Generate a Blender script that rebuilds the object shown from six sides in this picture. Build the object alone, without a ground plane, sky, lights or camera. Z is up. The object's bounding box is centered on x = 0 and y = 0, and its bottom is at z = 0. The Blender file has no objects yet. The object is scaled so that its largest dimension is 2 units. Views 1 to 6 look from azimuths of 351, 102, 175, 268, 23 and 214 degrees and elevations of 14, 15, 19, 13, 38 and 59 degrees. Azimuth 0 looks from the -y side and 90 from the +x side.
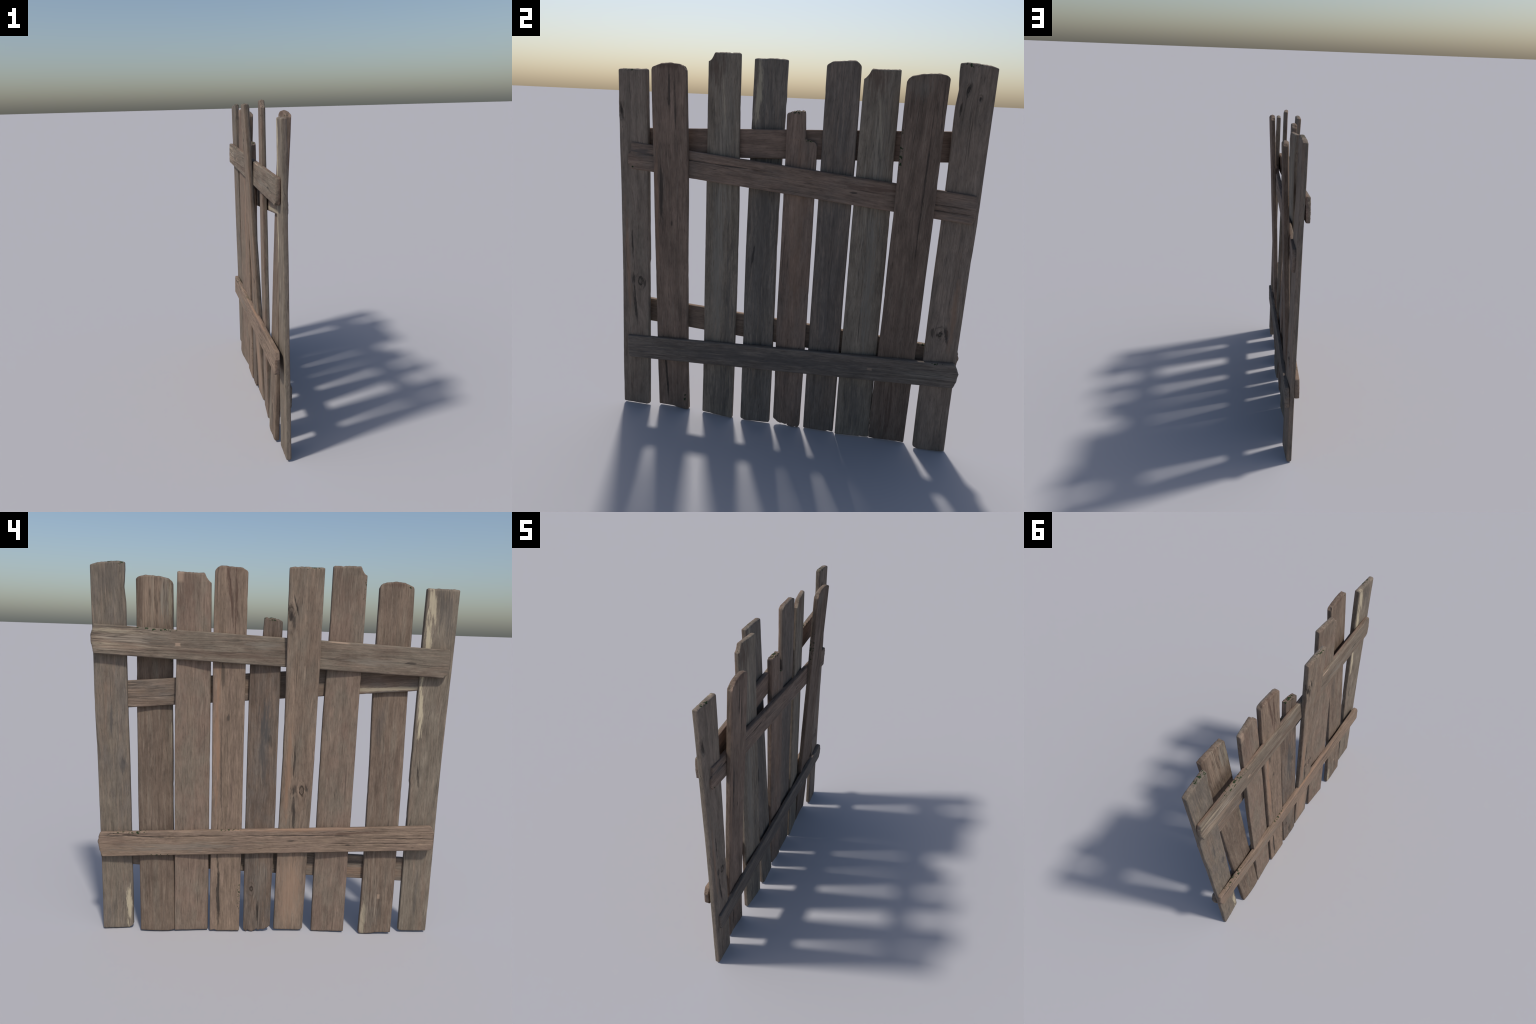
"""Weathered board fence panel: nine uneven upright pickets woven between four
rails (two rails on either face).  Every board is lofted from a worn
rounded-rectangle section along a slightly bowed spine; wear, cracks, knots and
grain ridges are modelled as relief, colour is procedural wood."""
import bpy, math
import numpy as np

# ------------------------------------------------------------------ noise
def _hash(ix, iy, iz, seed):
    h = (ix * 374761393 + iy * 668265263 + iz * 2147483647 + seed * 144665) & 0x7fffffff
    h = ((h ^ (h >> 13)) * 1274126177) & 0x7fffffff
    h = ((h ^ (h >> 15)) * 1103515245 + 12345) & 0x7fffffff
    return ((h >> 8) & 0xffff) / 32767.5 - 1.0

def noise3(x, y, z, seed=0):
    x, y, z = np.broadcast_arrays(np.asarray(x, float), np.asarray(y, float), np.asarray(z, float))
    fx, fy, fz = np.floor(x), np.floor(y), np.floor(z)
    ix, iy, iz = fx.astype(np.int64), fy.astype(np.int64), fz.astype(np.int64)
    ux, uy, uz = x - fx, y - fy, z - fz
    ux, uy, uz = [t * t * (3 - 2 * t) for t in (ux, uy, uz)]
    r = 0
    for dx in (0, 1):
        for dy in (0, 1):
            for dz in (0, 1):
                w = (ux if dx else 1 - ux) * (uy if dy else 1 - uy) * (uz if dz else 1 - uz)
                r = r + w * _hash(ix + dx, iy + dy, iz + dz, seed)
    return r

def fbm(x, y, z, seed=0, octaves=3):
    r, a = 0, 1.0
    for o in range(octaves):
        r = r + a * noise3(x, y, z, seed + 17 * o)
        x, y, z, a = x * 2.03, y * 2.03, z * 2.03, a * 0.5
    return r

def smooth(a, b, x):
    t = np.clip((x - a) / (b - a), 0, 1)
    return t * t * (3 - 2 * t)

# ------------------------------------------------------------------ boards
FACE_POINTS = 74          # section points across one broad face
WIDEN = 0.0016            # edges: half a fibre fuller than the measured line
STATION = 0.0075          # spacing of sections along a board

def loft_board(b):
    """b describes one board in (along, across, depth) space.
    lo / hi : ends of the low-across and high-across edges: (along0, along1, across0, across1)
    depth   : depth of the spine at start, middle, end (bow)
    twist   : depth difference between the two edges at start and end"""
    rs = np.random.RandomState(b['seed'])
    sd = b['seed'] * 101
    lo, hi = b['lo'], b['hi']
    length = 0.5 * ((lo[1] - lo[0]) + (hi[1] - hi[0]))
    # stations: even, with a dense run at either end and at extra places
    n = int(length / STATION)
    s = np.linspace(0, 1, n)
    d = np.array([0, .0006, .0015, .003, .005, .0075, .0105, .014, .018, .023, .029, .036, .044]) / length
    s = np.concatenate([s, d, 1 - d])
    for e in b.get('dense', []):
        s = np.concatenate([s, np.linspace(e - .02, e + .02, 21) / length])
    s = np.unique(np.round(np.clip(s, 0, 1), 6))
    keep = np.ones(len(s), bool)
    keep[1:] = np.diff(s) > 0.0003 / length
    keep[-1] = True
    s = s[keep]
    m = len(s)
    mid = s * length

    def edge(line, prof, sign, key):
        y = line[2] + (line[3] - line[2]) * s
        along = line[0] + (line[1] - line[0]) * s
        if prof is not None:
            kn = np.linspace(0, 2, len(prof)) if b['upright'] else np.linspace(-1, 1, len(prof))
            # smoothed control offsets (millimetres)
            y = y + 0.001 * np.interp(along, kn, prof)
        y = y + 0.0004 * fbm(along * 4, sd, sign * 3.3, sd, 2) + 0.00015 * noise3(along * 45, sd, sign * 5, sd + 5)
        inset = np.zeros(m)
        y = y + sign * WIDEN
        for end, dist in ((0, mid), (1, length - mid)):
            r = b['corner'][key][end]
            q = np.clip(dist / r, 0, 1)
            inset = np.maximum(inset, r * (1 - np.sqrt(np.clip(1 - (1 - q) ** 2, 0, 1))) * 0.8)
        if b.get('bite') and b['bite'][0] == key:
            pts = b['bite'][1]
            inset = np.maximum(inset, np.interp(along, [p[0] for p in pts], [p[1] for p in pts]))
        # small random nicks on the arris
        for _ in range(3):
            c, w, h = rs.uniform(0.05, .95) * length, rs.uniform(.01, .03), rs.uniform(.0003, .0012)
            inset = inset + h * np.exp(-((mid - c) / w) ** 2)
        return y - sign * inset
    ylo = edge(lo, b.get('prof_lo'), -1, 'lo')
    yhi = edge(hi, b.get('prof_hi'), 1, 'hi')

    d0, d1, d2 = b['depth']
    spine = d0 * (1 - s) * (1 - 2 * s) + d1 * 4 * s * (1 - s) + d2 * s * (2 * s - 1)
    spine = spine + 0.0010 * fbm(mid * 3, sd, 7.7, sd + 3, 2)
    tw = b['twist'][0] + (b['twist'][1] - b['twist'][0]) * s
    ht = 0.5 * b['thick'] * np.ones(m)
    for dist in (mid, length - mid):
        q = np.clip(dist / b.get('endround', .009), 0, 1)
        ht = ht * (0.42 + 0.58 * np.sqrt(1 - (1 - q) ** 2))

    # section: a in [-1,1] across, c in [-1,1] through, walking round the board
    rr = b.get('arris', .0065)
    arc = [math.radians(t) for t in (0, 18, 36, 54, 72)]
    A, Cc, N0, N1, R0, R1 = [], [], [], [], [], []
    def add(sa, sc, na, nc, ra, rc):
        A.append(sa); Cc.append(sc); N0.append(na); N1.append(nc); R0.append(ra); R1.append(rc)
    for f in np.linspace(-1, 1, FACE_POINTS):
        add(f, 1, 0, 1, 0, 0)
    for t in arc[1:]:
        add(1, 1, math.sin(t), math.cos(t), math.sin(t), math.cos(t) - 1)
    for f in (0.55, 0.0, -0.55):
        add(1, f, 1, 0, 1, 0)
    for t in reversed(arc[1:]):
        add(1, -1, math.sin(t), -math.cos(t), math.sin(t), 1 - math.cos(t))
    for f in np.linspace(1, -1, FACE_POINTS):
        add(f, -1, 0, -1, 0, 0)
    for t in arc[1:]:
        add(-1, -1, -math.sin(t), -math.cos(t), -math.sin(t), 1 - math.cos(t))
    for f in (-0.55, 0.0, 0.55):
        add(-1, f, -1, 0, -1, 0)
    for t in reversed(arc[1:]):
        add(-1, 1, -math.sin(t), math.cos(t), -math.sin(t), math.cos(t) - 1)
    A, Cc, N0, N1, R0, R1 = map(np.array, (A, Cc, N0, N1, R0, R1))
    k = len(A)
    cy, hw = 0.5 * (ylo + yhi), 0.5 * (yhi - ylo)
    S = np.repeat(s[:, None], k, 1)
    rad = np.minimum(rr, ht * 0.8)[:, None]
    inner = (hw[:, None] - rad)
    across = cy[:, None] + A[None] * inner + R0[None] * rad
    through = np.where(np.abs(Cc[None]) == 1, Cc[None] * ht[:, None], Cc[None] * (ht[:, None] - rad)) + R1[None] * rad
    arel = (across - cy[:, None]) / hw[:, None]
    # end profiles
    a0 = lo[0] + (hi[0] - lo[0]) * (arel + 1) / 2
    a1 = lo[1] + (hi[1] - lo[1]) * (arel + 1) / 2
    for end in (0, 1):
        prof = b['ends'][end]
        off = np.interp(arel, [p[0] for p in prof], [p[1] for p in prof])
        off = off + b.get('ragged', .0009) * fbm(arel * 6 + end * 9, sd, Cc[None] * .7, sd + 31, 3)
        if end == 0: a0 = a0 - off - .001
        else: a1 = a1 + off + .0012
    # only the last 12 cm follow the end profile, the rest is evenly spread
    blend0 = (1 - smooth(0, .12 / length, S)); blend1 = smooth(1 - .12 / length, 1, S)
    m0 = 0.5 * (lo[0] + hi[0]); m1 = 0.5 * (lo[1] + hi[1])
    along = (m0 + (m1 - m0) * S) + (a0 - m0) * blend0 + (a1 - m1) * blend1

    # ---- relief
    u, v = across, along
    t_ = through
    wav = 0.006 * fbm(u * 4, v * 1.3, t_ * 4, sd + 50, 2)
    ug = u + wav
    rough = b.get('rough', 1.0)
    coarse = np.ones_like(u)
    for (vc, vw, g) in b.get('coarse', []):
        coarse = coarse + g * np.exp(-((v - vc) / vw) ** 2)
    h = 0.0011 * fbm(u * 9, v * 2.2, t_ * 20, sd + 1, 3)
    rid = fbm(ug * 95, v * 2.6, t_ * 95, sd + 2, 3)
    h = h + rough * coarse * (0.00045 * rid - 0.0005 * np.clip(0.55 - np.abs(rid), 0, 1))
    fine = noise3(ug * 260, v * 7, t_ * 260, sd + 4)
    h = h + rough * coarse * 0.00022 * fine
    # long drying checks
    cracks = list(b.get('cracks', []))
    for side in (1, -1):
        for _ in range(b.get('checks', 5)):
            ua = rs.uniform(-.85, .85); va = rs.uniform(.02, .98); ln = rs.uniform(.08, .38)
            vv = m0 + (m1 - m0) * va
            i = int(np.clip(np.searchsorted(s, va), 0, m - 1))
            uu = cy[i] + ua * hw[i]
            cracks.append((side, [(vv - ln / 2, uu), (vv + ln / 2, uu + rs.uniform(-.006, .006))],
                           rs.uniform(.0016, .0026), rs.uniform(.0008, .0022)))
    for side, path, wid, dep in cracks:
        path = sorted(path)
        pv = [p[0] for p in path]; pu = [p[1] for p in path]
        uc = np.interp(v, pv, pu) + 0.0022 * fbm(v * 22, sd, side, sd + 60, 2)
        ln = pv[-1] - pv[0]
        win = smooth(pv[0] - .01, pv[0] + .15 * ln + .01, v) * (1 - smooth(pv[-1] - .15 * ln - .01, pv[-1] + .01, v))
        win = win * (0.75 + 0.35 * noise3(v * 30, sd, side, sd + 61))
        on = (Cc[None] * side > 0.5)
        h = h - on * dep * np.exp(-((u - uc) / wid) ** 2) * win
    for side, vc, uc, lv, lu, dep in b.get('knots', []):
        on = (Cc[None] * side > -0.2) if abs(dep) > .004 else (Cc[None] * side > .5)
        q = np.sqrt(((v - vc) / lv) ** 2 + ((u - uc) / lu) ** 2)
        q = q * (1 + .25 * fbm(u * 40, v * 25, 3.1, sd + 71, 2))
        h = h - on * (dep * np.exp(-(q * 1.3) ** 4) - 0.35 * abs(dep) * np.exp(-((q - 1.25) / .35) ** 2))
    fade = np.minimum(1, np.minimum(mid, length - mid)[:, None] / .004) * .8 + .2
    h = h * fade
    h = h * (0.35 + 0.65 * np.abs(N1[None]))
    across = across + N0[None] * h
    through = through + N1[None] * h
    depth = spine[:, None] + arel * tw[:, None] / 2 + through + b.get('cup', 0) * (1 - arel ** 2)

    P = np.stack([along, across, depth], -1)
    verts = P.reshape(-1, 3)
    faces = []
    idx = np.arange(m * k).reshape(m, k)
    q = np.stack([idx[:-1], np.roll(idx, -1, 1)[:-1], np.roll(idx, -1, 1)[1:], idx[1:]], -1).reshape(-1, 4)
    faces = q.tolist()
    # caps: a raised centre row between the two broad faces
    F = FACE_POINTS
    sidek = (k - 2 * F) // 2
    extra = []
    for end, row in ((0, 0), (1, m - 1)):
        ring = P[row]
        f = ring[:F]; bk = ring[F + sidek:2 * F + sidek][::-1]
        c = 0.5 * (f + bk)
        c[:, 0] += (1 if end else -1) * (0.0022 + 0.0014 * fbm(np.linspace(0, 9, F), sd, end, sd + 81, 2))
        base = len(verts) + sum(len(e) for e in extra)
        extra.append(c)
        g = idx[row]
        ci = base + np.arange(F)
        fi = g[:F]; bi = g[F + sidek:2 * F + sidek][::-1]
        for i in range(F - 1):
            faces.append([fi[i], fi[i + 1], ci[i + 1], ci[i]])
            faces.append([ci[i], ci[i + 1], bi[i + 1], bi[i]])
        chain = list(g[F - 1:F + sidek + 1])
        for a_, b_ in zip(chain[:-1], chain[1:]):
            faces.append([a_, b_, ci[F - 1]])
        chain = list(g[2 * F + sidek - 1:]) + [g[0]]
        for a_, b_ in zip(chain[:-1], chain[1:]):
            faces.append([a_, b_, ci[0]])
    verts = np.concatenate([verts] + extra)
    # (along, across, depth) -> world
    if b['upright']:
        W = np.stack([verts[:, 2], verts[:, 1], verts[:, 0]], -1)
    else:
        W = np.stack([verts[:, 2], verts[:, 0], verts[:, 1]], -1)
    W[:, 2] = np.maximum(W[:, 2], 0.0)
    return W, faces

# ------------------------------------------------------------------ material
def ramp(nt, stops):
    r = nt.nodes.new('ShaderNodeValToRGB')
    e = r.color_ramp.elements
    while len(e) < len(stops): e.new(0.5)
    for el, (p, c) in zip(e, stops):
        el.position = p
        el.color = (*c, 1) if not isinstance(c, (int, float)) else (c, c, c, 1)
    return r

class Nodes:
    """tiny helper so node graphs read like formulas"""
    def __init__(self, nt): self.nt = nt
    def math(self, op, a, b=None, c=None, clamp=False):
        n = self.nt.nodes.new('ShaderNodeMath'); n.operation = op; n.use_clamp = clamp
        for i, x in enumerate((a, b, c)):
            if x is None: continue
            if isinstance(x, (int, float)): n.inputs[i].default_value = x
            else: self.nt.links.new(x, n.inputs[i])
        return n.outputs[0]
    def vec(self, x, y, z):
        n = self.nt.nodes.new('ShaderNodeCombineXYZ')
        for i, a in enumerate((x, y, z)):
            if isinstance(a, (int, float)): n.inputs[i].default_value = a
            else: self.nt.links.new(a, n.inputs[i])
        return n.outputs[0]
    def noise(self, v, scale, detail=3, rough=.55, dist=0):
        n = self.nt.nodes.new('ShaderNodeTexNoise')
        n.inputs['Scale'].default_value = scale; n.inputs['Detail'].default_value = detail
        n.inputs['Roughness'].default_value = rough; n.inputs['Distortion'].default_value = dist
        self.nt.links.new(v, n.inputs['Vector'])
        return n.outputs['Fac']
    def ramp(self, f, stops):
        r = ramp(self.nt, stops); self.nt.links.new(f, r.inputs[0]); return r.outputs[0]
    def mix(self, f, a, b, mode='MIX'):
        n = self.nt.nodes.new('ShaderNodeMix'); n.data_type = 'RGBA'; n.blend_type = mode
        for s, x in ((n.inputs[0], f), (n.inputs[6], a), (n.inputs[7], b)):
            if isinstance(x, (int, float)): s.default_value = x
            elif isinstance(x, tuple): s.default_value = (*x, 1)
            else: self.nt.links.new(x, s)
        return n.outputs[2]

FEATURE_COLOUR = {
    'dark':  (0.040, 0.034, 0.030),
    'stain': (0.070, 0.066, 0.064),
    'pale':  (0.420, 0.370, 0.270),
    'grey':  (0.200, 0.185, 0.160),
    'warm':  (0.270, 0.170, 0.115),
    'mark':  (0.330, 0.245, 0.185),
    'umber': (0.095, 0.062, 0.048),
    'furrow': (0.042, 0.034, 0.028),
    'rib':   (0.300, 0.255, 0.200),
    'moss':  (0.020, 0.034, 0.014),
}

def wood_material(b):
    mat = bpy.data.materials.new(b['mat_name'])
    mat.use_nodes = True
    nt = mat.node_tree
    nt.nodes.clear()
    N = Nodes(nt)
    out = nt.nodes.new('ShaderNodeOutputMaterial')
    bs = nt.nodes.new('ShaderNodeBsdfPrincipled')
    nt.links.new(bs.outputs[0], out.inputs[0])
    tc = nt.nodes.new('ShaderNodeTexCoord')
    sp = nt.nodes.new('ShaderNodeSeparateXYZ')
    nt.links.new(tc.outputs['Object'], sp.inputs[0])
    X, Y, Z = sp.outputs
    along, across = (Z, Y) if b['upright'] else (Y, Z)
    lo, hi = b['lo'], b['hi']
    m0, m1 = (lo[0] + hi[0]) / 2, (lo[1] + hi[1]) / 2
    c0, c1 = (lo[2] + hi[2]) / 2, (lo[3] + hi[3]) / 2
    slope = (c1 - c0) / (m1 - m0)
    # across measured from the board's centre line, depth from its bowed spine
    u = N.math('SUBTRACT', across, N.math('MULTIPLY_ADD', along, slope, c0 - slope * m0))
    sn = N.math('MULTIPLY_ADD', along, 1 / (m1 - m0), -m0 / (m1 - m0))
    d0, d1, d2 = b['depth']
    qa, qb = 2 * d0 - 4 * d1 + 2 * d2, -3 * d0 + 4 * d1 - d2
    spine = N.math('MULTIPLY_ADD', N.math('MULTIPLY_ADD', sn, qa, qb), sn, d0)
    tw = N.math('MULTIPLY_ADD', sn, b['twist'][1] - b['twist'][0], b['twist'][0])
    tilt = N.math('MULTIPLY', N.math('MULTIPLY', u, tw), 1 / (hi[2] - lo[2]))
    dep = N.math('SUBTRACT', N.math('SUBTRACT', X, spine), tilt)
    front = N.math('MULTIPLY_ADD', dep, 90.0, 0.5, clamp=True)      # 1 on the +x face
    back = N.math('SUBTRACT', 1.0, front)

    o = b['seed'] * 3.17
    # wavy grain
    bend = N.noise(N.vec(N.math('MULTIPLY', u, 2.2), N.math('MULTIPLY_ADD', along, 1.1, o), o), 1.6, 2)
    ug = N.math('MULTIPLY_ADD', bend, b.get('wave', .035), u)
    # fibres part round each knot
    rings = []
    for side, v0, u0, hv, hu in b.get('eyes', []):
        dv = N.math('MULTIPLY_ADD', along, 1 / hv, -v0 / hv)
        au = N.math('SUBTRACT', across, u0)
        q2 = N.math('ADD', N.math('MULTIPLY', dv, dv), N.math('POWER', N.math('MULTIPLY', au, 1 / hu), 2.0))
        fall = N.math('EXPONENT', N.math('MULTIPLY', q2, -.9))
        fall = N.math('MULTIPLY', fall, front if side > 0 else back)
        ug = N.math('SUBTRACT', ug, N.math('MULTIPLY', N.math('MULTIPLY', au, fall), .85))
        rings.append((N.math('SQRT', q2), fall))
    def grain(su, sv, off):
        return N.vec(N.math('MULTIPLY_ADD', ug, su, o + off), N.math('MULTIPLY', dep, su * .8), N.math('MULTIPLY_ADD', along, sv, off))
    broad = N.noise(grain(28, 1.7, 1.3), 1, 5, .6)
    streak = N.noise(grain(92, 4.2, 4.1), 1, 5, .66)
    fibre = N.noise(grain(400, 15, 7.7), 1, 3, .65)
    mottle = N.noise(grain(34, 10, 13.7), 1, 6, .7)
    blot = N.noise(N.vec(N.math('MULTIPLY_ADD', u, 11, o), N.math('MULTIPLY', dep, 9), N.math('MULTIPLY_ADD', along, 4.2, o)), 1, 5, .65)
    speck = N.noise(grain(210, 40, 2.9), 1, 3, .7)
    dash = N.noise(grain(170, 13, 31.3), 1, 3, .6)
    base, alt = b['tone'], b['tone2']
    face = b.get('tone_px')
    dk = tuple(c * .55 for c in base); lt = tuple(min(1, c * 1.5) for c in alt)
    col = N.ramp(broad, [(.30, tuple(c * .76 for c in base)), (.5, base), (.70, alt)])
    col = N.mix(N.ramp(blot, [(.42, 0.), (.64, .85)]), col, b['tone3'])
    if face:
        other = N.ramp(broad, [(.30, tuple(c * .74 for c in face)), (.5, face), (.70, tuple(c * 1.22 for c in face))])
        other = N.mix(N.ramp(blot, [(.45, 0.), (.66, .5)]), other, b['tone3'])
        col = N.mix(front, col, other)
    col = N.mix(.62, col, N.ramp(mottle, [(.30, .62), (.5, 1.), (.70, 1.34)]), 'MULTIPLY')
    col = N.mix(N.ramp(streak, [(.53, 0.), (.74, .52)]), col, lt)
    col = N.mix(N.ramp(streak, [(.27, .60), (.45, 0.)]), col, dk)
    col = N.mix(.6, col, N.ramp(fibre, [(.25, .5), (.5, 1.), (.78, 1.55)]), 'MULTIPLY')
    col = N.mix(.55, col, N.ramp(speck, [(.28, .5), (.44, 1.), (.64, 1.), (.8, 1.5)]), 'MULTIPLY')
    col = N.mix(N.ramp(dash, [(.27, .75), (.36, 0.)]), col, tuple(c * .36 for c in base))
    col = N.mix(N.ramp(dash, [(.66, 0.), (.78, .5)]), col, tuple(min(1, c * 1.9) for c in base))
    for qd, fall in rings:
        wv = N.math('MULTIPLY_ADD', N.math('SINE', N.math('MULTIPLY_ADD', mottle, 17.0, N.math('MULTIPLY_ADD', streak, 6.0, N.math('MULTIPLY', qd, 10.0)))), .5, .5)
        rk = N.math('MULTIPLY', N.math('MULTIPLY', N.ramp(wv, [(.45, 0.), (.95, 1.)]), N.ramp(qd, [(.55, 1.), (1.25, 0.)])), N.math('MULTIPLY', fall, 1.1, clamp=True))
        col = N.mix(rk, col, tuple(c * .3 for c in base))
        core = N.math('MULTIPLY', N.ramp(N.math('MULTIPLY_ADD', mottle, 1.4, N.math('SUBTRACT', qd, .7)), [(-.02, .35), (.26, 0.)]), N.math('GREATER_THAN', fall, .3))
        col = N.mix(core, col, FEATURE_COLOUR['dark'])
    # hairline checks following the grain
    chk = N.noise(grain(46, .8, 11.9), 1, 2, .5)
    line = N.ramp(N.math('ABSOLUTE', N.math('SUBTRACT', chk, .5)), [(0., 1.), (.012, .0)])
    lm = N.ramp(N.noise(grain(20, 3.5, 17.3), 1, 2), [(.48, 0.), (.62, b.get('hair', .75))])
    line = N.math('MULTIPLY', line, lm)
    col = N.mix(line, col, FEATURE_COLOUR['dark'])
    # local marks: (kind, side, along, across, half length, half width, slant, strength)
    wob = N.noise(grain(70, 9, 23.1), 1, 6, .72)
    wobc = N.math('ADD', N.math('SUBTRACT', wob, .5), N.math('MULTIPLY_ADD', streak, .55, -.275))
    # weathered-out furrows and raised pale fibres, used only inside local marks
    fur = N.noise(grain(105, 3.0, 41.7), 1, 3, .6)
    furrow = N.ramp(N.math('ABSOLUTE', N.math('SUBTRACT', fur, .47)), [(.0, 1.), (.05, 0.)])
    rib = N.ramp(fur, [(.54, 0.), (.66, 1.)])
    for kind, side, v0, u0, hv, hu, sl, st in b['marks']:
        dv = N.math('MULTIPLY_ADD', along, 1.0, -v0)
        au = N.math('SUBTRACT', across, N.math('MULTIPLY_ADD', dv, sl, u0))
        if kind == 'moss':
            dd = N.math('SQRT', N.math('ADD', N.math('POWER', N.math('MULTIPLY', dv, 1 / hv), 2.0), N.math('POWER', N.math('MULTIPLY', au, 1 / hu), 2.0)))
            bits = N.noise(N.vec(X, Y, Z), 75, 3, .6)
            near = N.ramp(dd, [(.35, 1.), (1., 0.)])
            mk = N.ramp(N.math('ADD', bits, N.math('MULTIPLY', near, .16)), [(.685, 0.), (.715, 1.)])
            mk = N.math('MULTIPLY', mk, N.math('GREATER_THAN', near, .02))
        else:
            dd = N.math('SQRT', N.math('ADD', N.math('POWER', N.math('MULTIPLY', dv, 1 / hv), 2.0), N.math('POWER', N.math('MULTIPLY', au, 1 / hu), 2.0)))
            wa = .5 if kind == 'mark' else 3.4
            if kind == 'mark':
                dd = N.math('MAXIMUM', N.math('ABSOLUTE', N.math('MULTIPLY', dv, 1 / hv)), N.math('ABSOLUTE', N.math('MULTIPLY', au, 1 / hu)))
            dd = N.math('MULTIPLY_ADD', wobc, wa, dd)
            edge = .35 if kind in ('stain', 'grey', 'warm', 'umber', 'furrow', 'rib') else .7
            mk = N.ramp(dd, [(edge * .8, 1.), (1., 0.)])
        if kind == 'furrow': mk = N.math('MULTIPLY', mk, furrow)
        if kind == 'rib': mk = N.math('MULTIPLY', mk, rib)
        mk = N.math('MULTIPLY', mk, st)
        if side: mk = N.math('MULTIPLY', mk, front if side > 0 else back)
        col = N.mix(mk, col, FEATURE_COLOUR[kind])
    gain = b.get('gain', 1.0) * GAIN
    col = N.mix(1.0, col, (gain * 1.03, gain, gain * .965), 'MULTIPLY')
    nt.links.new(col, bs.inputs['Base Color'])
    bs.inputs['Roughness'].default_value = .86
    bs.inputs['Specular IOR Level'].default_value = .22
    hgt = N.math('ADD', N.math('MULTIPLY', fibre, .5), N.math('ADD', N.math('MULTIPLY', streak, .9), N.math('MULTIPLY', speck, .35)))
    hgt = N.math('SUBTRACT', hgt, N.math('MULTIPLY', line, .9))
    bp = nt.nodes.new('ShaderNodeBump')
    bp.inputs['Strength'].default_value = .55; bp.inputs['Distance'].default_value = .0022
    nt.links.new(hgt, bp.inputs['Height']); nt.links.new(bp.outputs[0], bs.inputs['Normal'])
    return mat

GAIN = 1.0
BROWN = (0.170, 0.128, 0.099); ROSE = (0.183, 0.134, 0.106); GREY = (0.165, 0.139, 0.111)
ASH = (0.195, 0.168, 0.135); UMBER = (0.120, 0.089, 0.070); SLATE = (0.128, 0.112, 0.098); TAN = (0.212, 0.158, 0.119)

FLAT = [(-1, 0), (1, 0)]
ROUND = [(-1, 0), (-.95, .009), (-.84, .016), (-.3, .0215), (.23, .0205), (.54, .0175), (.8, .0115), (.94, .006), (1, 0)]
DOME = [(-1, 0), (-.95, .010), (-.52, .023), (.03, .0285), (.58, .024), (.9, .015), (1, 0)]
def corners(l0=.004, l1=.004, h0=.004, h1=.004): return {'lo': (l0, l1), 'hi': (h0, h1)}
def up(y_hi, z_hi, y_lo, z_lo): # (bottom, top) pairs
    return dict(upright=True, hi=(z_hi[0], z_hi[1], y_hi[0], y_hi[1]), lo=(z_lo[0], z_lo[1], y_lo[0], y_lo[1]))
def rail(y, ztop, zbot):
    return dict(upright=False, hi=(y[0], y[1], ztop[0], ztop[1]), lo=(y[0], y[1], zbot[0], zbot[1]))

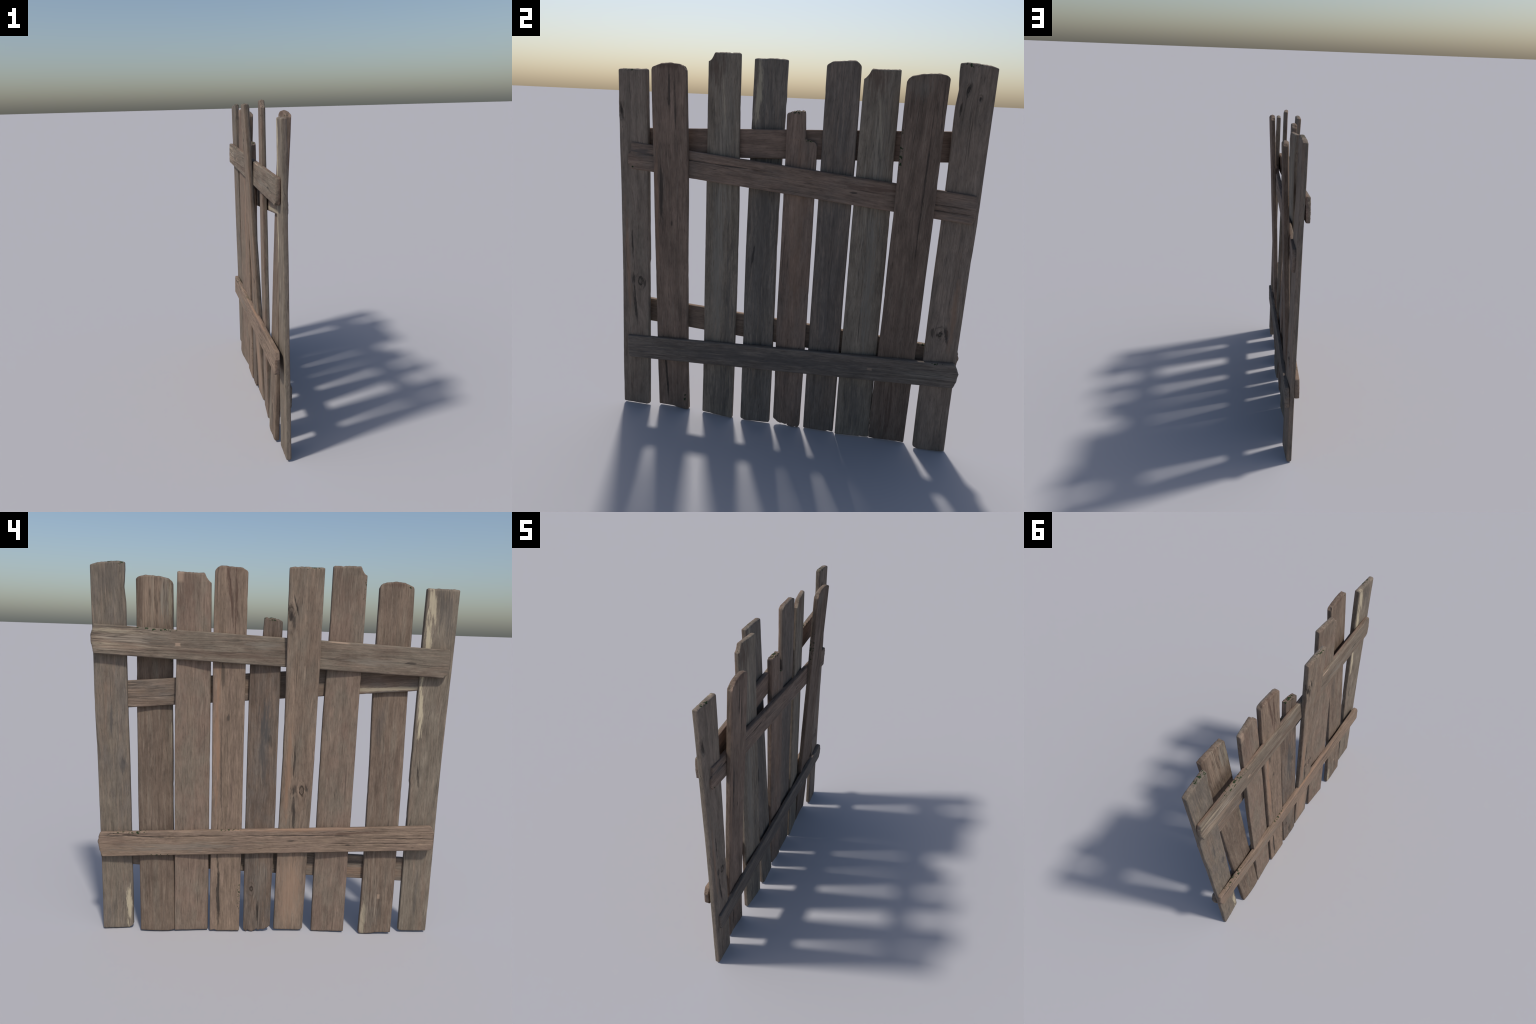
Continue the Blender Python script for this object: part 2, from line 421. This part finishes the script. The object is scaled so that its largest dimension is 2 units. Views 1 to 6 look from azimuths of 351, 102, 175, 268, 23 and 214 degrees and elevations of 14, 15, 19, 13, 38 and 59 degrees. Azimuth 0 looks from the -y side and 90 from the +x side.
BOARDS = [
 dict(up((.915, .928), (.003, 1.970), (.752, .762), (.006, 1.985)), name='picket', seed=1, tone_px=(.195, .154, .124), eyes=[(1, .667, .82, .06, .036), (1, 1.868, .808, .035, .016), (1, 1.83, .865, .025, .013)],
      depth=(.004, .001, -.004), twist=(-.014, -.004), thick=.031, ends=([(-1, -.006), (-.8, .002), (1, 0)], [(-1, -.004), (-.7, .002), (.6, 0), (1, -.006)]), corner=corners(.016, .004, .006, .005),
      prof_hi=(2, -1.1, -1.1, -.8, -.8, 2.4, .8, -.2, -.8), prof_lo=(.5, -.8, -.4, -1, -.3, 1.4, 2, -1, .1),
      bite=('lo', [(1.80, 0), (1.84, .004), (1.875, .007), (1.90, .004), (1.95, 0)]),
      tone=GREY, tone2=BROWN, tone3=SLATE,
      knots=[(1, 1.868, .808, .028, .011, .0035), (1, 1.830, .865, .02, .010, .003), (1, 1.79, .784, .035, .007, .004), (1, .667, .783, .04, .016, .003), (1, .667, .854, .035, .014, .0035), (-1, .967, .789, .02, .012, .002)],
      cracks=[(1, [(1.35, .862), (1.05, .852), (.72, .842)], .003, .003), (-1, [(1.28, .845), (1.0, .846)], .003, .0015)],
      marks=[('pale', -1, .14, .772, .15, .014, .03, .9), ('stain', -1, 1.20, .843, .11, .012, 0, .7), ('stain', -1, .96, .789, .05, .022, 0, .7), ('dark', 1, 1.868, .808, .03, .009, .2, .8), ('dark', 1, 1.83, .865, .018, .008, 0, .8), ('dark', 1, 1.78, .784, .05, .006, .1, .8), ('dark', 1, .66, .854, .05, .010, -.1, .85), ('dark', 1, .675, .783, .025, .009, 0, .7), ('warm', 1, .8, .875, .25, .02, 0, .5), ('stain', -1, 1.9, .85, .12, .05, 0, .35), ('moss', 0, 1.978, .80, .02, .09, 0, 1)]),
 dict(up((.707, .719), (.006, 1.914), (.519, .533), (.004, 1.897)), name='picket', seed=2, tone_px=(0.167, 0.123, 0.097),
      depth=(-.023, .029, .074), twist=(-.004, .007), thick=.031, cup=-.006, ends=([(-1, -.004), (-.6, .001), (1, 0)], ROUND), corner=corners(.006, .010, .006, .010),
      prof_hi=(-2.6, -2.2, -.2, 2.6, 1.6, 2.9, .3, -2.3, -.5), prof_lo=(-2.2, -4, .3, 2.9, 1.1, 3.1, .3, -2.3, -.6),
      gain=.9, tone=BROWN, tone2=GREY, tone3=UMBER, rough=1.3, coarse=[(1.80, .22, 1.6)], checks=7,
      cracks=[(1, [(1.72, .668), (1.4, .659), (1.1, .656), (.9, .663)], .003, .004), (-1, [(1.78, .566), (1.66, .560)], .003, .004), (-1, [(1.86, .66), (1.68, .655)], .0025, .003), (-1, [(1.88, .60), (1.70, .604)], .0025, .003)],
      marks=[('mark', -1, 1.80, .63, .16, .075, 0, .45), ('rib', -1, 1.80, .61, .20, .10, 0, 1.), ('grey', -1, 1.80, .57, .16, .045, 0, .6), ('furrow', -1, 1.80, .61, .22, .10, 0, .85), ('pale', -1, 1.80, .545, .14, .010, 0, .35), ('dark', 1, 1.35, .659, .36, .005, .02, .7), ('umber', -1, 1.8, .70, .2, .02, 0, .5), ('pale', -1, 1.1, .535, .08, .008, 0, .3), ('grey', 1, 1.87, .60, .07, .07, 0, .4), ('umber', 1, .25, .6, .25, .03, .05, .6), ('moss', 0, 1.55, .535, .14, .014, 0, 1)]),
 dict(up((.517, .502), (.006, 1.943), (.331, .333), (.004, 1.941)), name='picket', seed=3, tone_px=(0.207, 0.175, 0.139),
      depth=(-.014, -.012, -.003), twist=(-.017, -.018), thick=.031, ends=(FLAT, FLAT), corner=corners(.005, .004, .005, .004), dense=[1.905],
      prof_hi=(-4, -1.4, 1, 2.2, 3.9, 3.8, -1.6, -.1, -2.3), prof_lo=(1, -1.3, .4, 0, -.4, -.7, .2, -.5, 1.6),
      bite=('lo', [(1.897, 0), (1.903, .008), (1.912, .016), (1.924, .025), (1.945, .034)]),
      tone=ROSE, tone2=BROWN, tone3=GREY,
      marks=[('umber', -1, 1.88, .45, .14, .05, 0, .45), ('grey', 1, 1.45, .43, .55, .05, .04, .45), ('furrow', 1, 1.3, .42, .7, .09, 0, .6), ('rib', 1, 1.3, .43, .6, .08, 0, .55), ('pale', 1, 1.72, .425, .2, .007, -.12, .3), ('umber', 1, 1.90, .40, .10, .06, 0, .6), ('grey', 1, .9, .44, .5, .03, 0, .6), ('stain', 1, .2, .42, .2, .07, 0, .5), ('mark', -1, 1.92, .485, .03, .02, 0, .5)]),
 dict(up((.317, .316), (.006, 1.972), (.152, .152), (.005, 1.970)), name='picket', seed=4, tone_px=(0.147, 0.124, 0.106),
      depth=(-.017, -.016, -.012), twist=(-.001, .008), thick=.032, ends=([(-1, 0), (.5, .002), (.7, -.004), (1, 0)], [(-1, -.010), (-.75, .001), (.7, .006), (.9, 0), (1, -.008)]), corner=corners(.006, .014, .007, .016),
      prof_hi=(-.2, .2, .3, -1.4, -.3, 1.2, 2.1, 1, -3), prof_lo=(.3, -.6, -.6, 0, .8, .8, .8, -.3, -.9),
      tone=TAN, tone2=ROSE, tone3=BROWN, rough=1.1,
      cracks=[(-1, [(.52, .276), (.3, .275), (.05, .268)], .0045, .005), (-1, [(1.15, .272), (.73, .266), (.55, .27)], .0028, .0025), (-1, [(.95, .245), (.6, .243)], .002, .002), (-1, [(1.95, .243), (1.72, .222)], .003, .0025), (-1, [(1.93, .208), (1.7, .207)], .003, .0025)],
      marks=[('umber', -1, 1.87, .240, .16, .012, .12, 1.), ('umber', -1, 1.80, .207, .2, .011, 0, 1.), ('dark', -1, .26, .274, .3, .009, .02, .9), ('dark', -1, .9, .268, .3, .004, .02, .6), ('furrow', -1, 1.2, .23, .9, .09, 0, .4), ('dark', -1, 1.45, .265, .10, .012, 0, .5), ('dark', -1, 1.22, .235, .025, .008, 0, .7), ('warm', -1, 1.15, .292, .45, .020, 0, .75), ('umber', -1, 1.98, .24, .03, .09, 0, .6), ('stain', 1, 1.0, .24, .9, .08, 0, .4), ('moss', -1, .22, .158, .11, .013, 0, 1)]),
 dict(up((.128, .130), (.010, 1.738), (-.025, -.029), (.030, 1.722)), name='picket', seed=5, eyes=[(-1, .26, .088, .05, .025)], tone_px=(0.193, 0.138, 0.108),
      depth=(-.014, -.010, -.006), twist=(.004, .012), thick=.032, dense=[1.585], ragged=.003,
      ends=([(-1, -.006), (-.8, .004), (-.5, .012), (-.15, .011), (-.02, .012), (.02, .004), (.1, .012), (.4, .016), (.75, .004), (.8, .012), (1, 0)], [(-1, 0), (-.6, .004), (.0, .006), (.14, .003), (1, -.002)]),
      corner=corners(.010, .012, .007, .008),
      prof_hi=(-2.3, .2, 1.1, 1.1, .8, -.2, -1.4, -2.4, -3.3), prof_lo=(1, 3.6, -1.5, -2.9, -.7, 0, 1.3, .3, -.7),
      bite=('hi', [(1.580, 0), (1.592, .006), (1.602, .020), (1.606, .050), (1.612, .058), (1.73, .066), (1.75, .070)]),
      tone=UMBER, tone2=BROWN, tone3=SLATE, rough=1.4, checks=6,
      cracks=[(-1, [(.16, .052), (.02, .050)], .005, .007), (-1, [(.12, .085), (.01, .085)], .003, .004), (1, [(.2, .042), (.03, .045)], .003, .004), (-1, [(1.70, .02), (1.62, .022)], .003, .004)],
      marks=[('stain', -1, 1.2, .046, .15, .035, 0, .9), ('stain', -1, 1.02, .042, .16, .03, 0, .7), ('rib', -1, .92, .05, .09, .03, 0, .8), ('grey', -1, .30, .04, .22, .05, 0, .3), ('furrow', -1, .2, .05, .26, .08, 0, .6), ('rib', -1, .3, .05, .3, .08, 0, .4), ('dark', -1, .12, .052, .06, .007, 0, .8), ('dark', -1, 1.1, .01, .04, .01, 0, .5), ('warm', 1, 1.1, .05, .55, .04, 0, .25), ('moss', 0, 1.735, .02, .022, .06, 0, 1), ('moss', 1, 1.60, .095, .018, .05, 0, 1)]),
 dict(up((-.049, -.056), (.010, 1.976), (-.213, -.224), (.006, 1.979)), name='picket', seed=6, eyes=[(-1, .845, -.162, .075, .036), (-1, 1.755, -.066, .06, .020)], tone_px=(0.149, 0.130, 0.112),
      depth=(-.002, -.040, -.076), twist=(-.004, .008), thick=.032, ends=([(-1, -.006), (-.8, .001), (1, 0)], [(-1, -.002), (0, .002), (1, 0)]), corner=corners(.012, .005, .006, .005),
      prof_hi=(2.6, 2.2, .3, -2.2, -5.6, -4.9, -1.5, 3.3, 5), prof_lo=(2.8, 1.4, 1.2, -2, -3.3, -2.5, -1.4, 1.5, 4),
      tone=BROWN, tone2=TAN, tone3=GREY, wave=.06,
      knots=[(-1, 1.755, -.062, .055, .014, .007), (-1, .845, -.120, .03, .014, .003), (-1, .850, -.188, .028, .012, .003)],
      cracks=[(-1, [(1.83, -.096), (1.78, -.092), (1.72, -.074)], .0035, .007), (-1, [(1.16, -.112), (1.02, -.120), (.9, -.115)], .003, .004), (-1, [(.84, -.120), (.64, -.132)], .006, .004), (-1, [(.45, -.125), (.3, -.13)], .0022, .003), (1, [(1.05, -.174), (.92, -.187)], .005, .004)],
      marks=[('dark', -1, 1.75, -.068, .07, .016, .35, .75), ('dark', -1, 1.80, -.09, .05, .005, .25, .9), ('dark', -1, .72, -.127, .15, .009, .03, .85), ('dark', -1, .845, -.122, .035, .011, 0, .85), ('dark', -1, .855, -.190, .022, .008, .25, .7), ('dark', -1, 1.02, -.117, .12, .005, -.02, .8), ('warm', -1, .95, -.088, .35, .022, -.02, .6), ('mark', -1, .25, -.13, .24, .07, 0, .4), ('warm', -1, .25, -.13, .28, .07, 0, .35), ('pale', 1, 1.80, -.190, .16, .020, .03, .75), ('dark', 1, .98, -.18, .08, .006, .1, .9), ('stain', 1, 1.0, -.14, .9, .07, 0, .4), ('moss', -1, 1.978, -.15, .012, .08, 0, 1)]),
 dict(up((-.258, -.274), (.002, 1.995), (-.444, -.442), (.008, 1.996)), name='picket', seed=7, tone_px=(0.207, 0.175, 0.139),
      depth=(-.008, -.012, -.010), twist=(.014, .016), thick=.030, ends=(FLAT, FLAT), corner=corners(.005, .004, .006, .004), dense=[1.96],
      prof_hi=(-5.5, -2.3, 0, 2.9, 4.2, 5.5, .4, -2, -.9), prof_lo=(-1, 0, 1, -.2, -.6, .1, -.1, -.8, .6),
      bite=('lo', [(1.954, 0), (1.959, .010), (1.966, .017), (1.978, .024), (2.0, .034)]),
      tone=ROSE, tone2=BROWN, tone3=GREY,
      marks=[('umber', -1, 1.90, -.34, .14, .06, 0, .4), ('grey', 1, 1.5, -.345, .5, .055, .03, .45), ('furrow', 1, 1.3, -.35, .7, .09, 0, .6), ('rib', 1, 1.35, -.35, .6, .08, 0, .55), ('pale', 1, 1.76, -.352, .2, .007, -.09, .35), ('umber', 1, 1.92, -.395, .10, .05, 0, .6), ('grey', 1, .9, -.37, .5, .04, 0, .6), ('stain', 1, .6, -.30, .5, .03, 0, .5), ('stain', 1, .15, -.34, .2, .08, 0, .45), ('moss', -1, 1.9, -.437, .12, .010, 0, .8)]),
 dict(up((-.540, -.529), (.000, 1.909), (-.718, -.710), (.010, 1.906)), name='picket', seed=8, tone_px=(0.190, 0.137, 0.107),
      depth=(-.023, .018, .070), twist=(.002, -.004), thick=.031, cup=-.003, ends=([(-1, 0), (-.1, -.004), (.2, 0), (.8, .001), (1, -.003)], DOME), corner=corners(.007, .010, .006, .010),
      prof_hi=(5.5, .3, -1.1, -.5, -1.2, 3, 3.8, .5, -2), prof_lo=(3.7, -.3, -.3, -.5, -1.7, -.6, .1, -.3, 2),
      tone=BROWN, tone2=GREY, tone3=UMBER, rough=1.2, coarse=[(.12, .2, 1.2)], checks=7,
      cracks=[(1, [(.36, -.672), (.2, -.664), (.03, -.652)], .0035, .004), (1, [(1.9, -.624), (1.62, -.615)], .003, .003), (1, [(1.82, -.589), (1.55, -.59)], .003, .003), (1, [(1.36, -.672), (1.12, -.674)], .003, .003)],
      marks=[('pale', -1, .10, -.553, .11, .016, 0, .6), ('mark', -1, .230, -.632, .017, .011, 0, .85), ('grey', -1, .12, -.6, .14, .06, 0, .35), ('rib', -1, .14, -.61, .2, .08, 0, .5), ('furrow', -1, .18, -.61, .26, .09, 0, .65), ('dark', 1, 1.80, -.620, .13, .007, .02, .75), ('dark', 1, 1.70, -.589, .15, .006, 0, .75), ('dark', 1, 1.26, -.672, .16, .014, 0, .75), ('dark', 1, .2, -.664, .17, .007, -.07, .85), ('dark', 1, 1.12, -.62, .02, .006, 0, .7), ('warm', 1, 1.2, -.70, .5, .012, 0, .5), ('stain', -1, 1.2, -.58, .12, .03, -.1, .4), ('umber', 0, 1.925, -.62, .02, .09, 0, .6), ('moss', 1, .07, -.553, .06, .014, 0, 1), ('moss', -1, 1.915, -.69, .014, .02, 0, 1)]),
 dict(up((-.763, -.758), (.009, 1.904), (-.924, -.918), (.007, 1.902)), name='picket', seed=9, tone_px=(.190, .152, .123), eyes=[(1, .77, -.815, .06, .036), (1, 1.69, -.908, .055, .018)],
      depth=(.001, .003, .003), twist=(0, .010), thick=.031, ends=([(-1, -.002), (.8, .001), (1, -.004)], FLAT), corner=corners(.006, .006, .012, .005),
      prof_hi=(-3.5, -1.2, .4, 1.6, 2, .8, .8, -.5, -3), prof_lo=(-1.9, -2.8, .1, 2.5, 3.1, 2.4, -.8, -3, -3.5),
      bite=('hi', [(.80, .004), (.88, .004), (.90, 0), (1.0, 0)]),
      tone=GREY, tone2=BROWN, tone3=ASH, wave=.07,
      knots=[(1, 1.69, -.908, .05, .010, .006), (1, .781, -.856, .03, .014, .003), (1, .764, -.786, .03, .013, .003)],
      cracks=[(1, [(1.06, -.860), (.92, -.854)], .003, .004), (1, [(.78, -.852), (.55, -.838)], .005, .0035), (1, [(1.75, -.89), (1.66, -.905)], .003, .005), (-1, [(.97, -.808), (.86, -.793)], .006, .004), (1, [(.3, -.86), (.1, -.865)], .0025, .002)],
      marks=[('pale', -1, 1.82, -.795, .12, .022, .15, .85), ('pale', -1, 1.66, -.785, .15, .018, .05, .95), ('pale', -1, 1.32, -.776, .20, .014, .05, .95), ('dark', -1, .92, -.801, .07, .007, .14, .85), ('stain', -1, 1.8, -.86, .16, .05, .2, .5), ('dark', 1, .78, -.856, .04, .010, 0, .8), ('dark', 1, .764, -.785, .025, .008, .2, .7), ('dark', 1, .66, -.846, .14, .008, -.08, .85), ('dark', 1, 1.0, -.857, .09, .005, -.03, .8), ('dark', 1, 1.69, -.906, .06, .012, -.2, .7), ('warm', 1, .85, -.885, .35, .02, -.02, .55), ('stain', -1, .3, -.85, .25, .012, 0, .4), ('moss', 1, 1.902, -.85, .012, .07, 0, 1)]),
 # ---- rails: upper and lower on the -x face, upper and lower on the +x face
 dict(rail((-.897, .918), (1.604, 1.681), (1.462, 1.537)), name='rail', seed=10, tone_px=(0.190, 0.135, 0.106),
      depth=(-.030, -.034, -.039), twist=(.006, .006), thick=.029, ends=([(-1, -.024), (-.75, -.004), (0, .001), (.8, 0), (1, -.003)], [(-1, .000), (-.6, .005), (-.1, .012), (.3, .009), (1, -.004)]), corner=corners(.012, .006, .005, .006),
      tone=GREY, tone2=BROWN, tone3=UMBER, rough=1.25, coarse=[(.8, .25, 1.6)], checks=8,
      marks=[('mark', -1, .496, 1.592, .016, .010, 0, .9), ('mark', -1, .78, 1.60, .15, .05, .04, .3), ('rib', -1, .75, 1.61, .30, .08, .04, 1.), ('pale', -1, .80, 1.648, .15, .014, .04, .4), ('pale', -1, .84, 1.585, .09, .010, .04, .35), ('grey', -1, .72, 1.615, .22, .04, .04, .4), ('furrow', -1, .78, 1.61, .26, .08, .04, .85), ('umber', -1, .3, 1.55, .4, .02, .04, .5), ('grey', -1, .05, 1.60, .14, .02, .04, .4), ('grey', -1, -.5, 1.53, .16, .02, .04, .4), ('dark', -1, -.70, 1.533, .03, .005, 0, .7), ('mark', -1, -.32, 1.625, .06, .004, .04, .9), ('moss', 0, .60, 1.665, .16, .012, .04, 1), ('moss', -1, -.88, 1.475, .015, .012, 0, 1)]),
 dict(rail((-.866, .908), (1.537, 1.386), (1.399, 1.249)), name='rail', seed=11, tone_px=(0.184, 0.133, 0.104),
      depth=(.015, .018, .019), twist=(.003, .003), thick=.028, ends=([(-1, -.008), (-.7, .006), (.1, .004), (.22, -.010), (.4, -.012), (1, -.014)], [(-1, -.004), (-.5, .002), (.5, .006), (1, -.002)]), corner=corners(.014, .013, .007, .014),
      tone=BROWN, tone2=ROSE, tone3=SLATE, rough=1.2, coarse=[(.82, .14, 1.0)], checks=6,
      cracks=[(1, [(-.87, 1.481), (-.7, 1.474), (-.523, 1.463), (-.256, 1.443), (0, 1.408)], .005, .005), (1, [(-.1, 1.395), (.21, 1.411)], .0025, .003), (1, [(.70, 1.333), (.90, 1.319)], .0035, .005), (1, [(.70, 1.307), (.90, 1.291)], .0035, .005), (1, [(.75, 1.28), (.90, 1.272)], .003, .003), (-1, [(.5, 1.33), (.9, 1.30)], .003, .002)],
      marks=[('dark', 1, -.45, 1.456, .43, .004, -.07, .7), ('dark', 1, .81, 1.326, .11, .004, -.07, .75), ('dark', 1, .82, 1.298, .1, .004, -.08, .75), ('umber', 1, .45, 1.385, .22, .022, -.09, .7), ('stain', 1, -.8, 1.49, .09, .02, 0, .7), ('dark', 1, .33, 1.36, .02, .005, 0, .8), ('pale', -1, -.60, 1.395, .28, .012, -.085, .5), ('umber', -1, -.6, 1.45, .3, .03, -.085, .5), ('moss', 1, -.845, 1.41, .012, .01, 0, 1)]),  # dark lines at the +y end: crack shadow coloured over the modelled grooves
 dict(rail((-.900, .918), (.659, .583), (.525, .448)), name='rail', seed=12,
      depth=(-.050, -.040, -.030), twist=(.004, .004), thick=.029, ends=([(-1, -.010), (-.8, .001), (.5, .003), (1, -.012)], [(-1, -.008), (-.5, .003), (.2, .011), (.6, .006), (1, 0)]), corner=corners(.008, .012, .016, .010),
      tone=TAN, tone2=BROWN, tone3=ROSE, rough=1.35, coarse=[(-.75, .2, .8)], checks=8,
      cracks=[(-1, [(.925, .574), (.773, .572), (.692, .561), (.397, .572), (.187, .579)], .0042, .006), (-1, [(.25, .577), (-.148, .590), (-.38, .595)], .003, .0035), (-1, [(.25, .534), (.02, .541)], .0025, .003), (-1, [(.12, .513), (-.2, .527)], .0025, .003), (-1, [(-.55, .584), (-.905, .588)], .0038, .005), (-1, [(-.3, .548), (-.528, .554), (-.905, .562)], .0032, .004), (-1, [(-.5, .623), (-.9, .632)], .0025, .002), (-1, [(-.6, .54), (-.9, .545)], .003, .003)],
      marks=[('dark', -1, .75, .567, .17, .004, .02, .8), ('dark', -1, -.77, .587, .14, .003, -.01, .65), ('dark', -1, -.7, .558, .2, .003, -.02, .6), ('furrow', -1, -.6, .58, .4, .06, -.04, .6), ('furrow', -1, .2, .53, .5, .05, -.04, .4), ('umber', -1, -.42, .612, .20, .012, -.04, .85), ('umber', -1, .85, .53, .08, .025, 0, .4), ('warm', -1, -.2, .628, .5, .012, -.045, .6), ('dark', -1, -.12, .56, .02, .006, 0, .7), ('dark', -1, -.43, .545, .015, .005, 0, .7), ('dark', -1, -.1, .590, .3, .0035, -.03, .6), ('grey', -1, .5, .51, .4, .03, -.04, .4), ('umber', -1, -.903, .585, .012, .05, 0, .6), ('moss', 0, .75, .588, .17, .010, -.04, 1), ('moss', 0, .22, .612, .1, .008, -.04, 1), ('moss', -1, .60, .464, .10, .008, -.04, 1)]),
 dict(rail((-.892, .920), (.439, .523), (.306, .390)), name='rail', seed=13, tone_px=(0.149, 0.125, 0.107),
      depth=(.018, .022, .027), twist=(.004, .004), thick=.027, ends=([(-1, -.012), (-.8, -.004), (0, 0), (1, -.002)], [(-1, -.004), (-.4, .008), (.25, .012), (1, -.010)]), corner=corners(.010, .008, .008, .008),
      tone=BROWN, tone2=GREY, tone3=SLATE, rough=1.1, coarse=[(.78, .22, 1.2)], checks=6,
      marks=[('stain', 1, -.1, .41, .8, .05, .045, .55), ('mark', 1, .487, .436, .015, .009, 0, .5), ('grey', 1, .75, .44, .16, .04, .045, .4), ('furrow', 1, .78, .44, .2, .07, .045, .7), ('rib', 1, .78, .44, .2, .07, .045, .4), ('warm', -1, -.5, .37, .35, .03, .045, .4), ('dark', -1, -.55, .415, .15, .014, .04, .6), ('moss', 0, .82, .515, .05, .008, .04, 1)]),
]
MATERIAL_WORD = {'picket': 'weathered_picket_wood', 'rail': 'weathered_rail_wood'}

def build():
    root = bpy.data.objects.new('fence_panel', None)
    root.empty_display_size = .3
    bpy.context.scene.collection.objects.link(root)
    root['label'] = 'weathered brown wooden fence panel of uneven woven boards'
    root['category'] = 'wooden fence'
    for b in BOARDS:
        b['mat_name'] = MATERIAL_WORD[b['name']]
        verts, faces = loft_board(b)
        me = bpy.data.meshes.new(b['name'])
        me.from_pydata(verts.tolist(), [], faces)
        me.update()
        import bmesh
        bm = bmesh.new(); bm.from_mesh(me)
        bmesh.ops.recalc_face_normals(bm, faces=bm.faces)
        bm.to_mesh(me); bm.free()
        me.polygons.foreach_set('use_smooth', [True] * len(me.polygons))
        ob = bpy.data.objects.new(b['name'], me)
        bpy.context.scene.collection.objects.link(ob)
        ob.parent = root
        me.materials.append(wood_material(b))

build()
